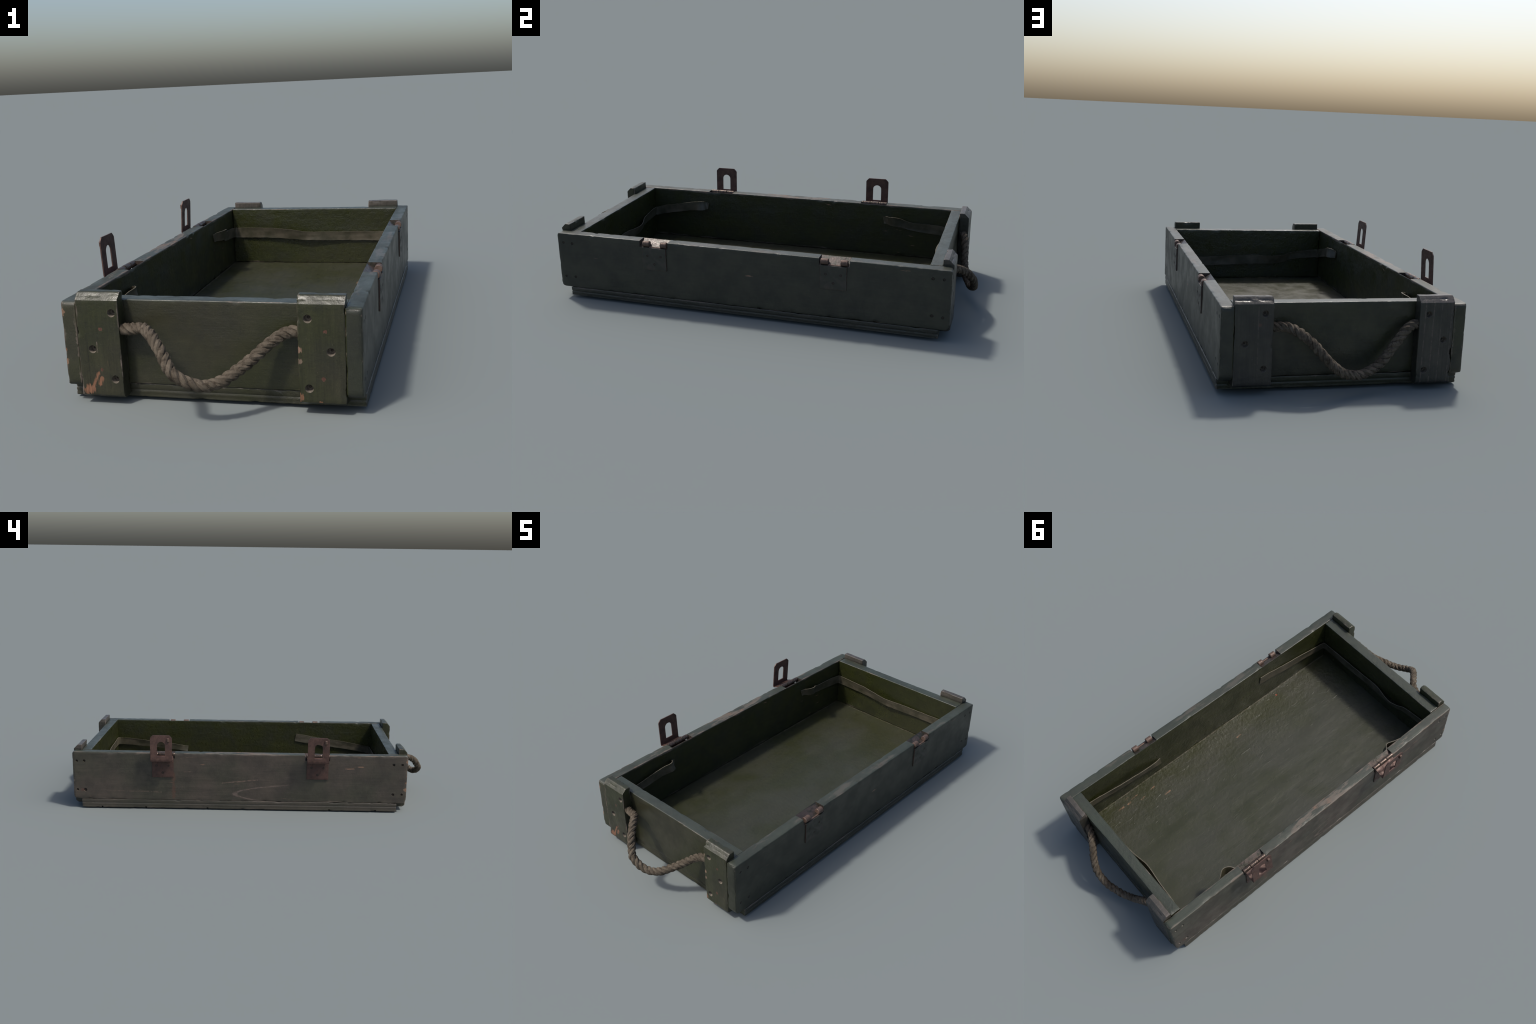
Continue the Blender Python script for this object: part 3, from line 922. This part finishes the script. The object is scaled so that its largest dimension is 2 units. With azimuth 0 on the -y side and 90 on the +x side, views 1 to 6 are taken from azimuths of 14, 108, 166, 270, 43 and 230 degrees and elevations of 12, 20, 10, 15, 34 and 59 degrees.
def strap(world_pts, nails, seed):
    """controls: x, y, z of the middle, width, lean (top edge away from the wall, metres)"""
    pts = []
    for x, y, z, w, lean in world_pts:
        p = local(x, y, z)
        pts.append((p[0], p[1], p[2], w, lean))
    n = 300
    path, L = spline(pts, n)
    K, th = 7, 0.0019
    vs, fs = [], []
    for i, p in enumerate(path):
        a, b = path[max(0, i - 1)], path[min(n, i + 1)]
        T = Vector((b[0] - a[0], b[1] - a[1], b[2] - a[2])).normalized()
        side = T.cross(Vector((0, 0, 1))).normalized()
        inward = -side if (side.x * p[0] + side.y * p[1] * 0.25) > 0 else side
        up = side.cross(T).normalized()
        if up.z < 0: up = -up
        fray = 0.0012 * noise.noise(Vector((i * 0.9, seed, 1))) + 0.0016 * noise.noise(Vector((i * 0.13, seed, 6)))
        for sgn in (-1, 1):
            for k in range(K):
                t = k / (K - 1) * 2 - 1
                w = p[3] / 2 * t + fray * t
                bow = 0.0016 * noise.noise(Vector((i * 0.05, t * 1.5, seed + 4))) + 0.0010 * abs(t) ** 3
                roll = p[4] * t / 2
                q = Vector(p[:3]) + up * w + inward * (roll + bow) + side * (sgn * th)
                vs.append(q)
    R = 2 * K
    for i in range(n):
        for k in range(K - 1):
            o, o2 = i * R, (i + 1) * R
            fs.append([o + k, o2 + k, o2 + k + 1, o + k + 1])
            fs.append([o + K + k, o + K + k + 1, o2 + K + k + 1, o2 + K + k])
        for k in (0, K - 1):
            q = [i * R + k, i * R + K + k, (i + 1) * R + K + k, (i + 1) * R + k]
            fs.append(q if k == 0 else q[::-1])
    for i in (0, n):
        o = i * R
        q = list(range(o, o + K)) + list(range(o + 2 * K - 1, o + K - 1, -1))
        fs.append(q if i == 0 else q[::-1])
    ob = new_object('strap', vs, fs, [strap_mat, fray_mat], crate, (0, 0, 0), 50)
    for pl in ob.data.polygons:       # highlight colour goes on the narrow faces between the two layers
        if len({q % R // K for q in pl.vertices}) == 2:
            pl.material_index = 1
    for x, y, z, ax in nails:
        screw(ob, local(x, y, z), ax, 0.75).name = 'nail'
    return ob

strap([(-0.3535, 0.498, 0.231, 0.034, 0), (-0.346, 0.514, 0.235, 0.040, 0.010), (-0.326, 0.532, 0.237, 0.046, 0.014), (-0.316, 0.556, 0.238, 0.048, 0.008),
       (-0.332, 0.590, 0.228, 0.040, 0.0), (-0.346, 0.637, 0.212, 0.038, 0), (-0.3495, 0.700, 0.206, 0.044, 0), (-0.3475, 0.765, 0.203, 0.046, 0),
       (-0.342, 0.812, 0.199, 0.046, 0), (-0.326, 0.8205, 0.197, 0.047, 0), (-0.250, 0.8165, 0.198, 0.048, 0.004), (-0.150, 0.8120, 0.197, 0.048, 0.008),
       (-0.050, 0.8030, 0.191, 0.046, 0.012), (0.000, 0.8030, 0.185, 0.041, 0.006), (0.050, 0.8070, 0.183, 0.040, 0), (0.130, 0.8130, 0.182, 0.041, 0.002),
       (0.250, 0.8160, 0.182, 0.042, 0.004), (0.370, 0.8165, 0.181, 0.043, 0), (0.4155, 0.8135, 0.177, 0.042, 0), (0.4235, 0.800, 0.174, 0.042, 0),
       (0.421, 0.740, 0.172, 0.042, 0.004), (0.4155, 0.620, 0.162, 0.040, 0.006), (0.414, 0.500, 0.150, 0.037, 0.006), (0.419, 0.420, 0.137, 0.034, 0.0),
       (0.4240, 0.383, 0.131, 0.033, -0.006)],
      [(-0.352, 0.515, 0.2355, (1, 0, 0)), (0.4285, 0.3955, 0.1776, (-1, 0, 0))], 1.0)
strap([(-0.3580, -0.446, 0.230, 0.032, 0), (-0.352, -0.458, 0.233, 0.038, -0.010), (-0.335, -0.468, 0.237, 0.045, -0.012), (-0.325, -0.490, 0.237, 0.046, -0.006),
       (-0.340, -0.540, 0.228, 0.044, 0), (-0.350, -0.620, 0.211, 0.043, 0), (-0.354, -0.700, 0.195, 0.043, 0), (-0.351, -0.742, 0.184, 0.043, 0),
       (-0.338, -0.7515, 0.184, 0.042, 0), (-0.260, -0.7525, 0.178, 0.040, 0), (-0.200, -0.7510, 0.170, 0.038, 0.004), (-0.160, -0.744, 0.158, 0.040, 0.010),
       (-0.112, -0.7385, 0.152, 0.043, 0.014), (-0.060, -0.744, 0.150, 0.046, 0.008), (0.000, -0.7505, 0.151, 0.048, 0), (0.100, -0.7525, 0.148, 0.047, 0),
       (0.250, -0.7535, 0.142, 0.046, 0), (0.380, -0.7545, 0.139, 0.042, 0), (0.411, -0.752, 0.139, 0.041, 0), (0.4165, -0.740, 0.141, 0.041, 0),
       (0.417, -0.600, 0.167, 0.044, 0), (0.419, -0.450, 0.187, 0.046, 0), (0.421, -0.350, 0.203, 0.047, 0), (0.4215, -0.292, 0.212, 0.047, 0.002)],
      [(-0.3565, -0.456, 0.2310, (1, 0, 0))], 5.0)
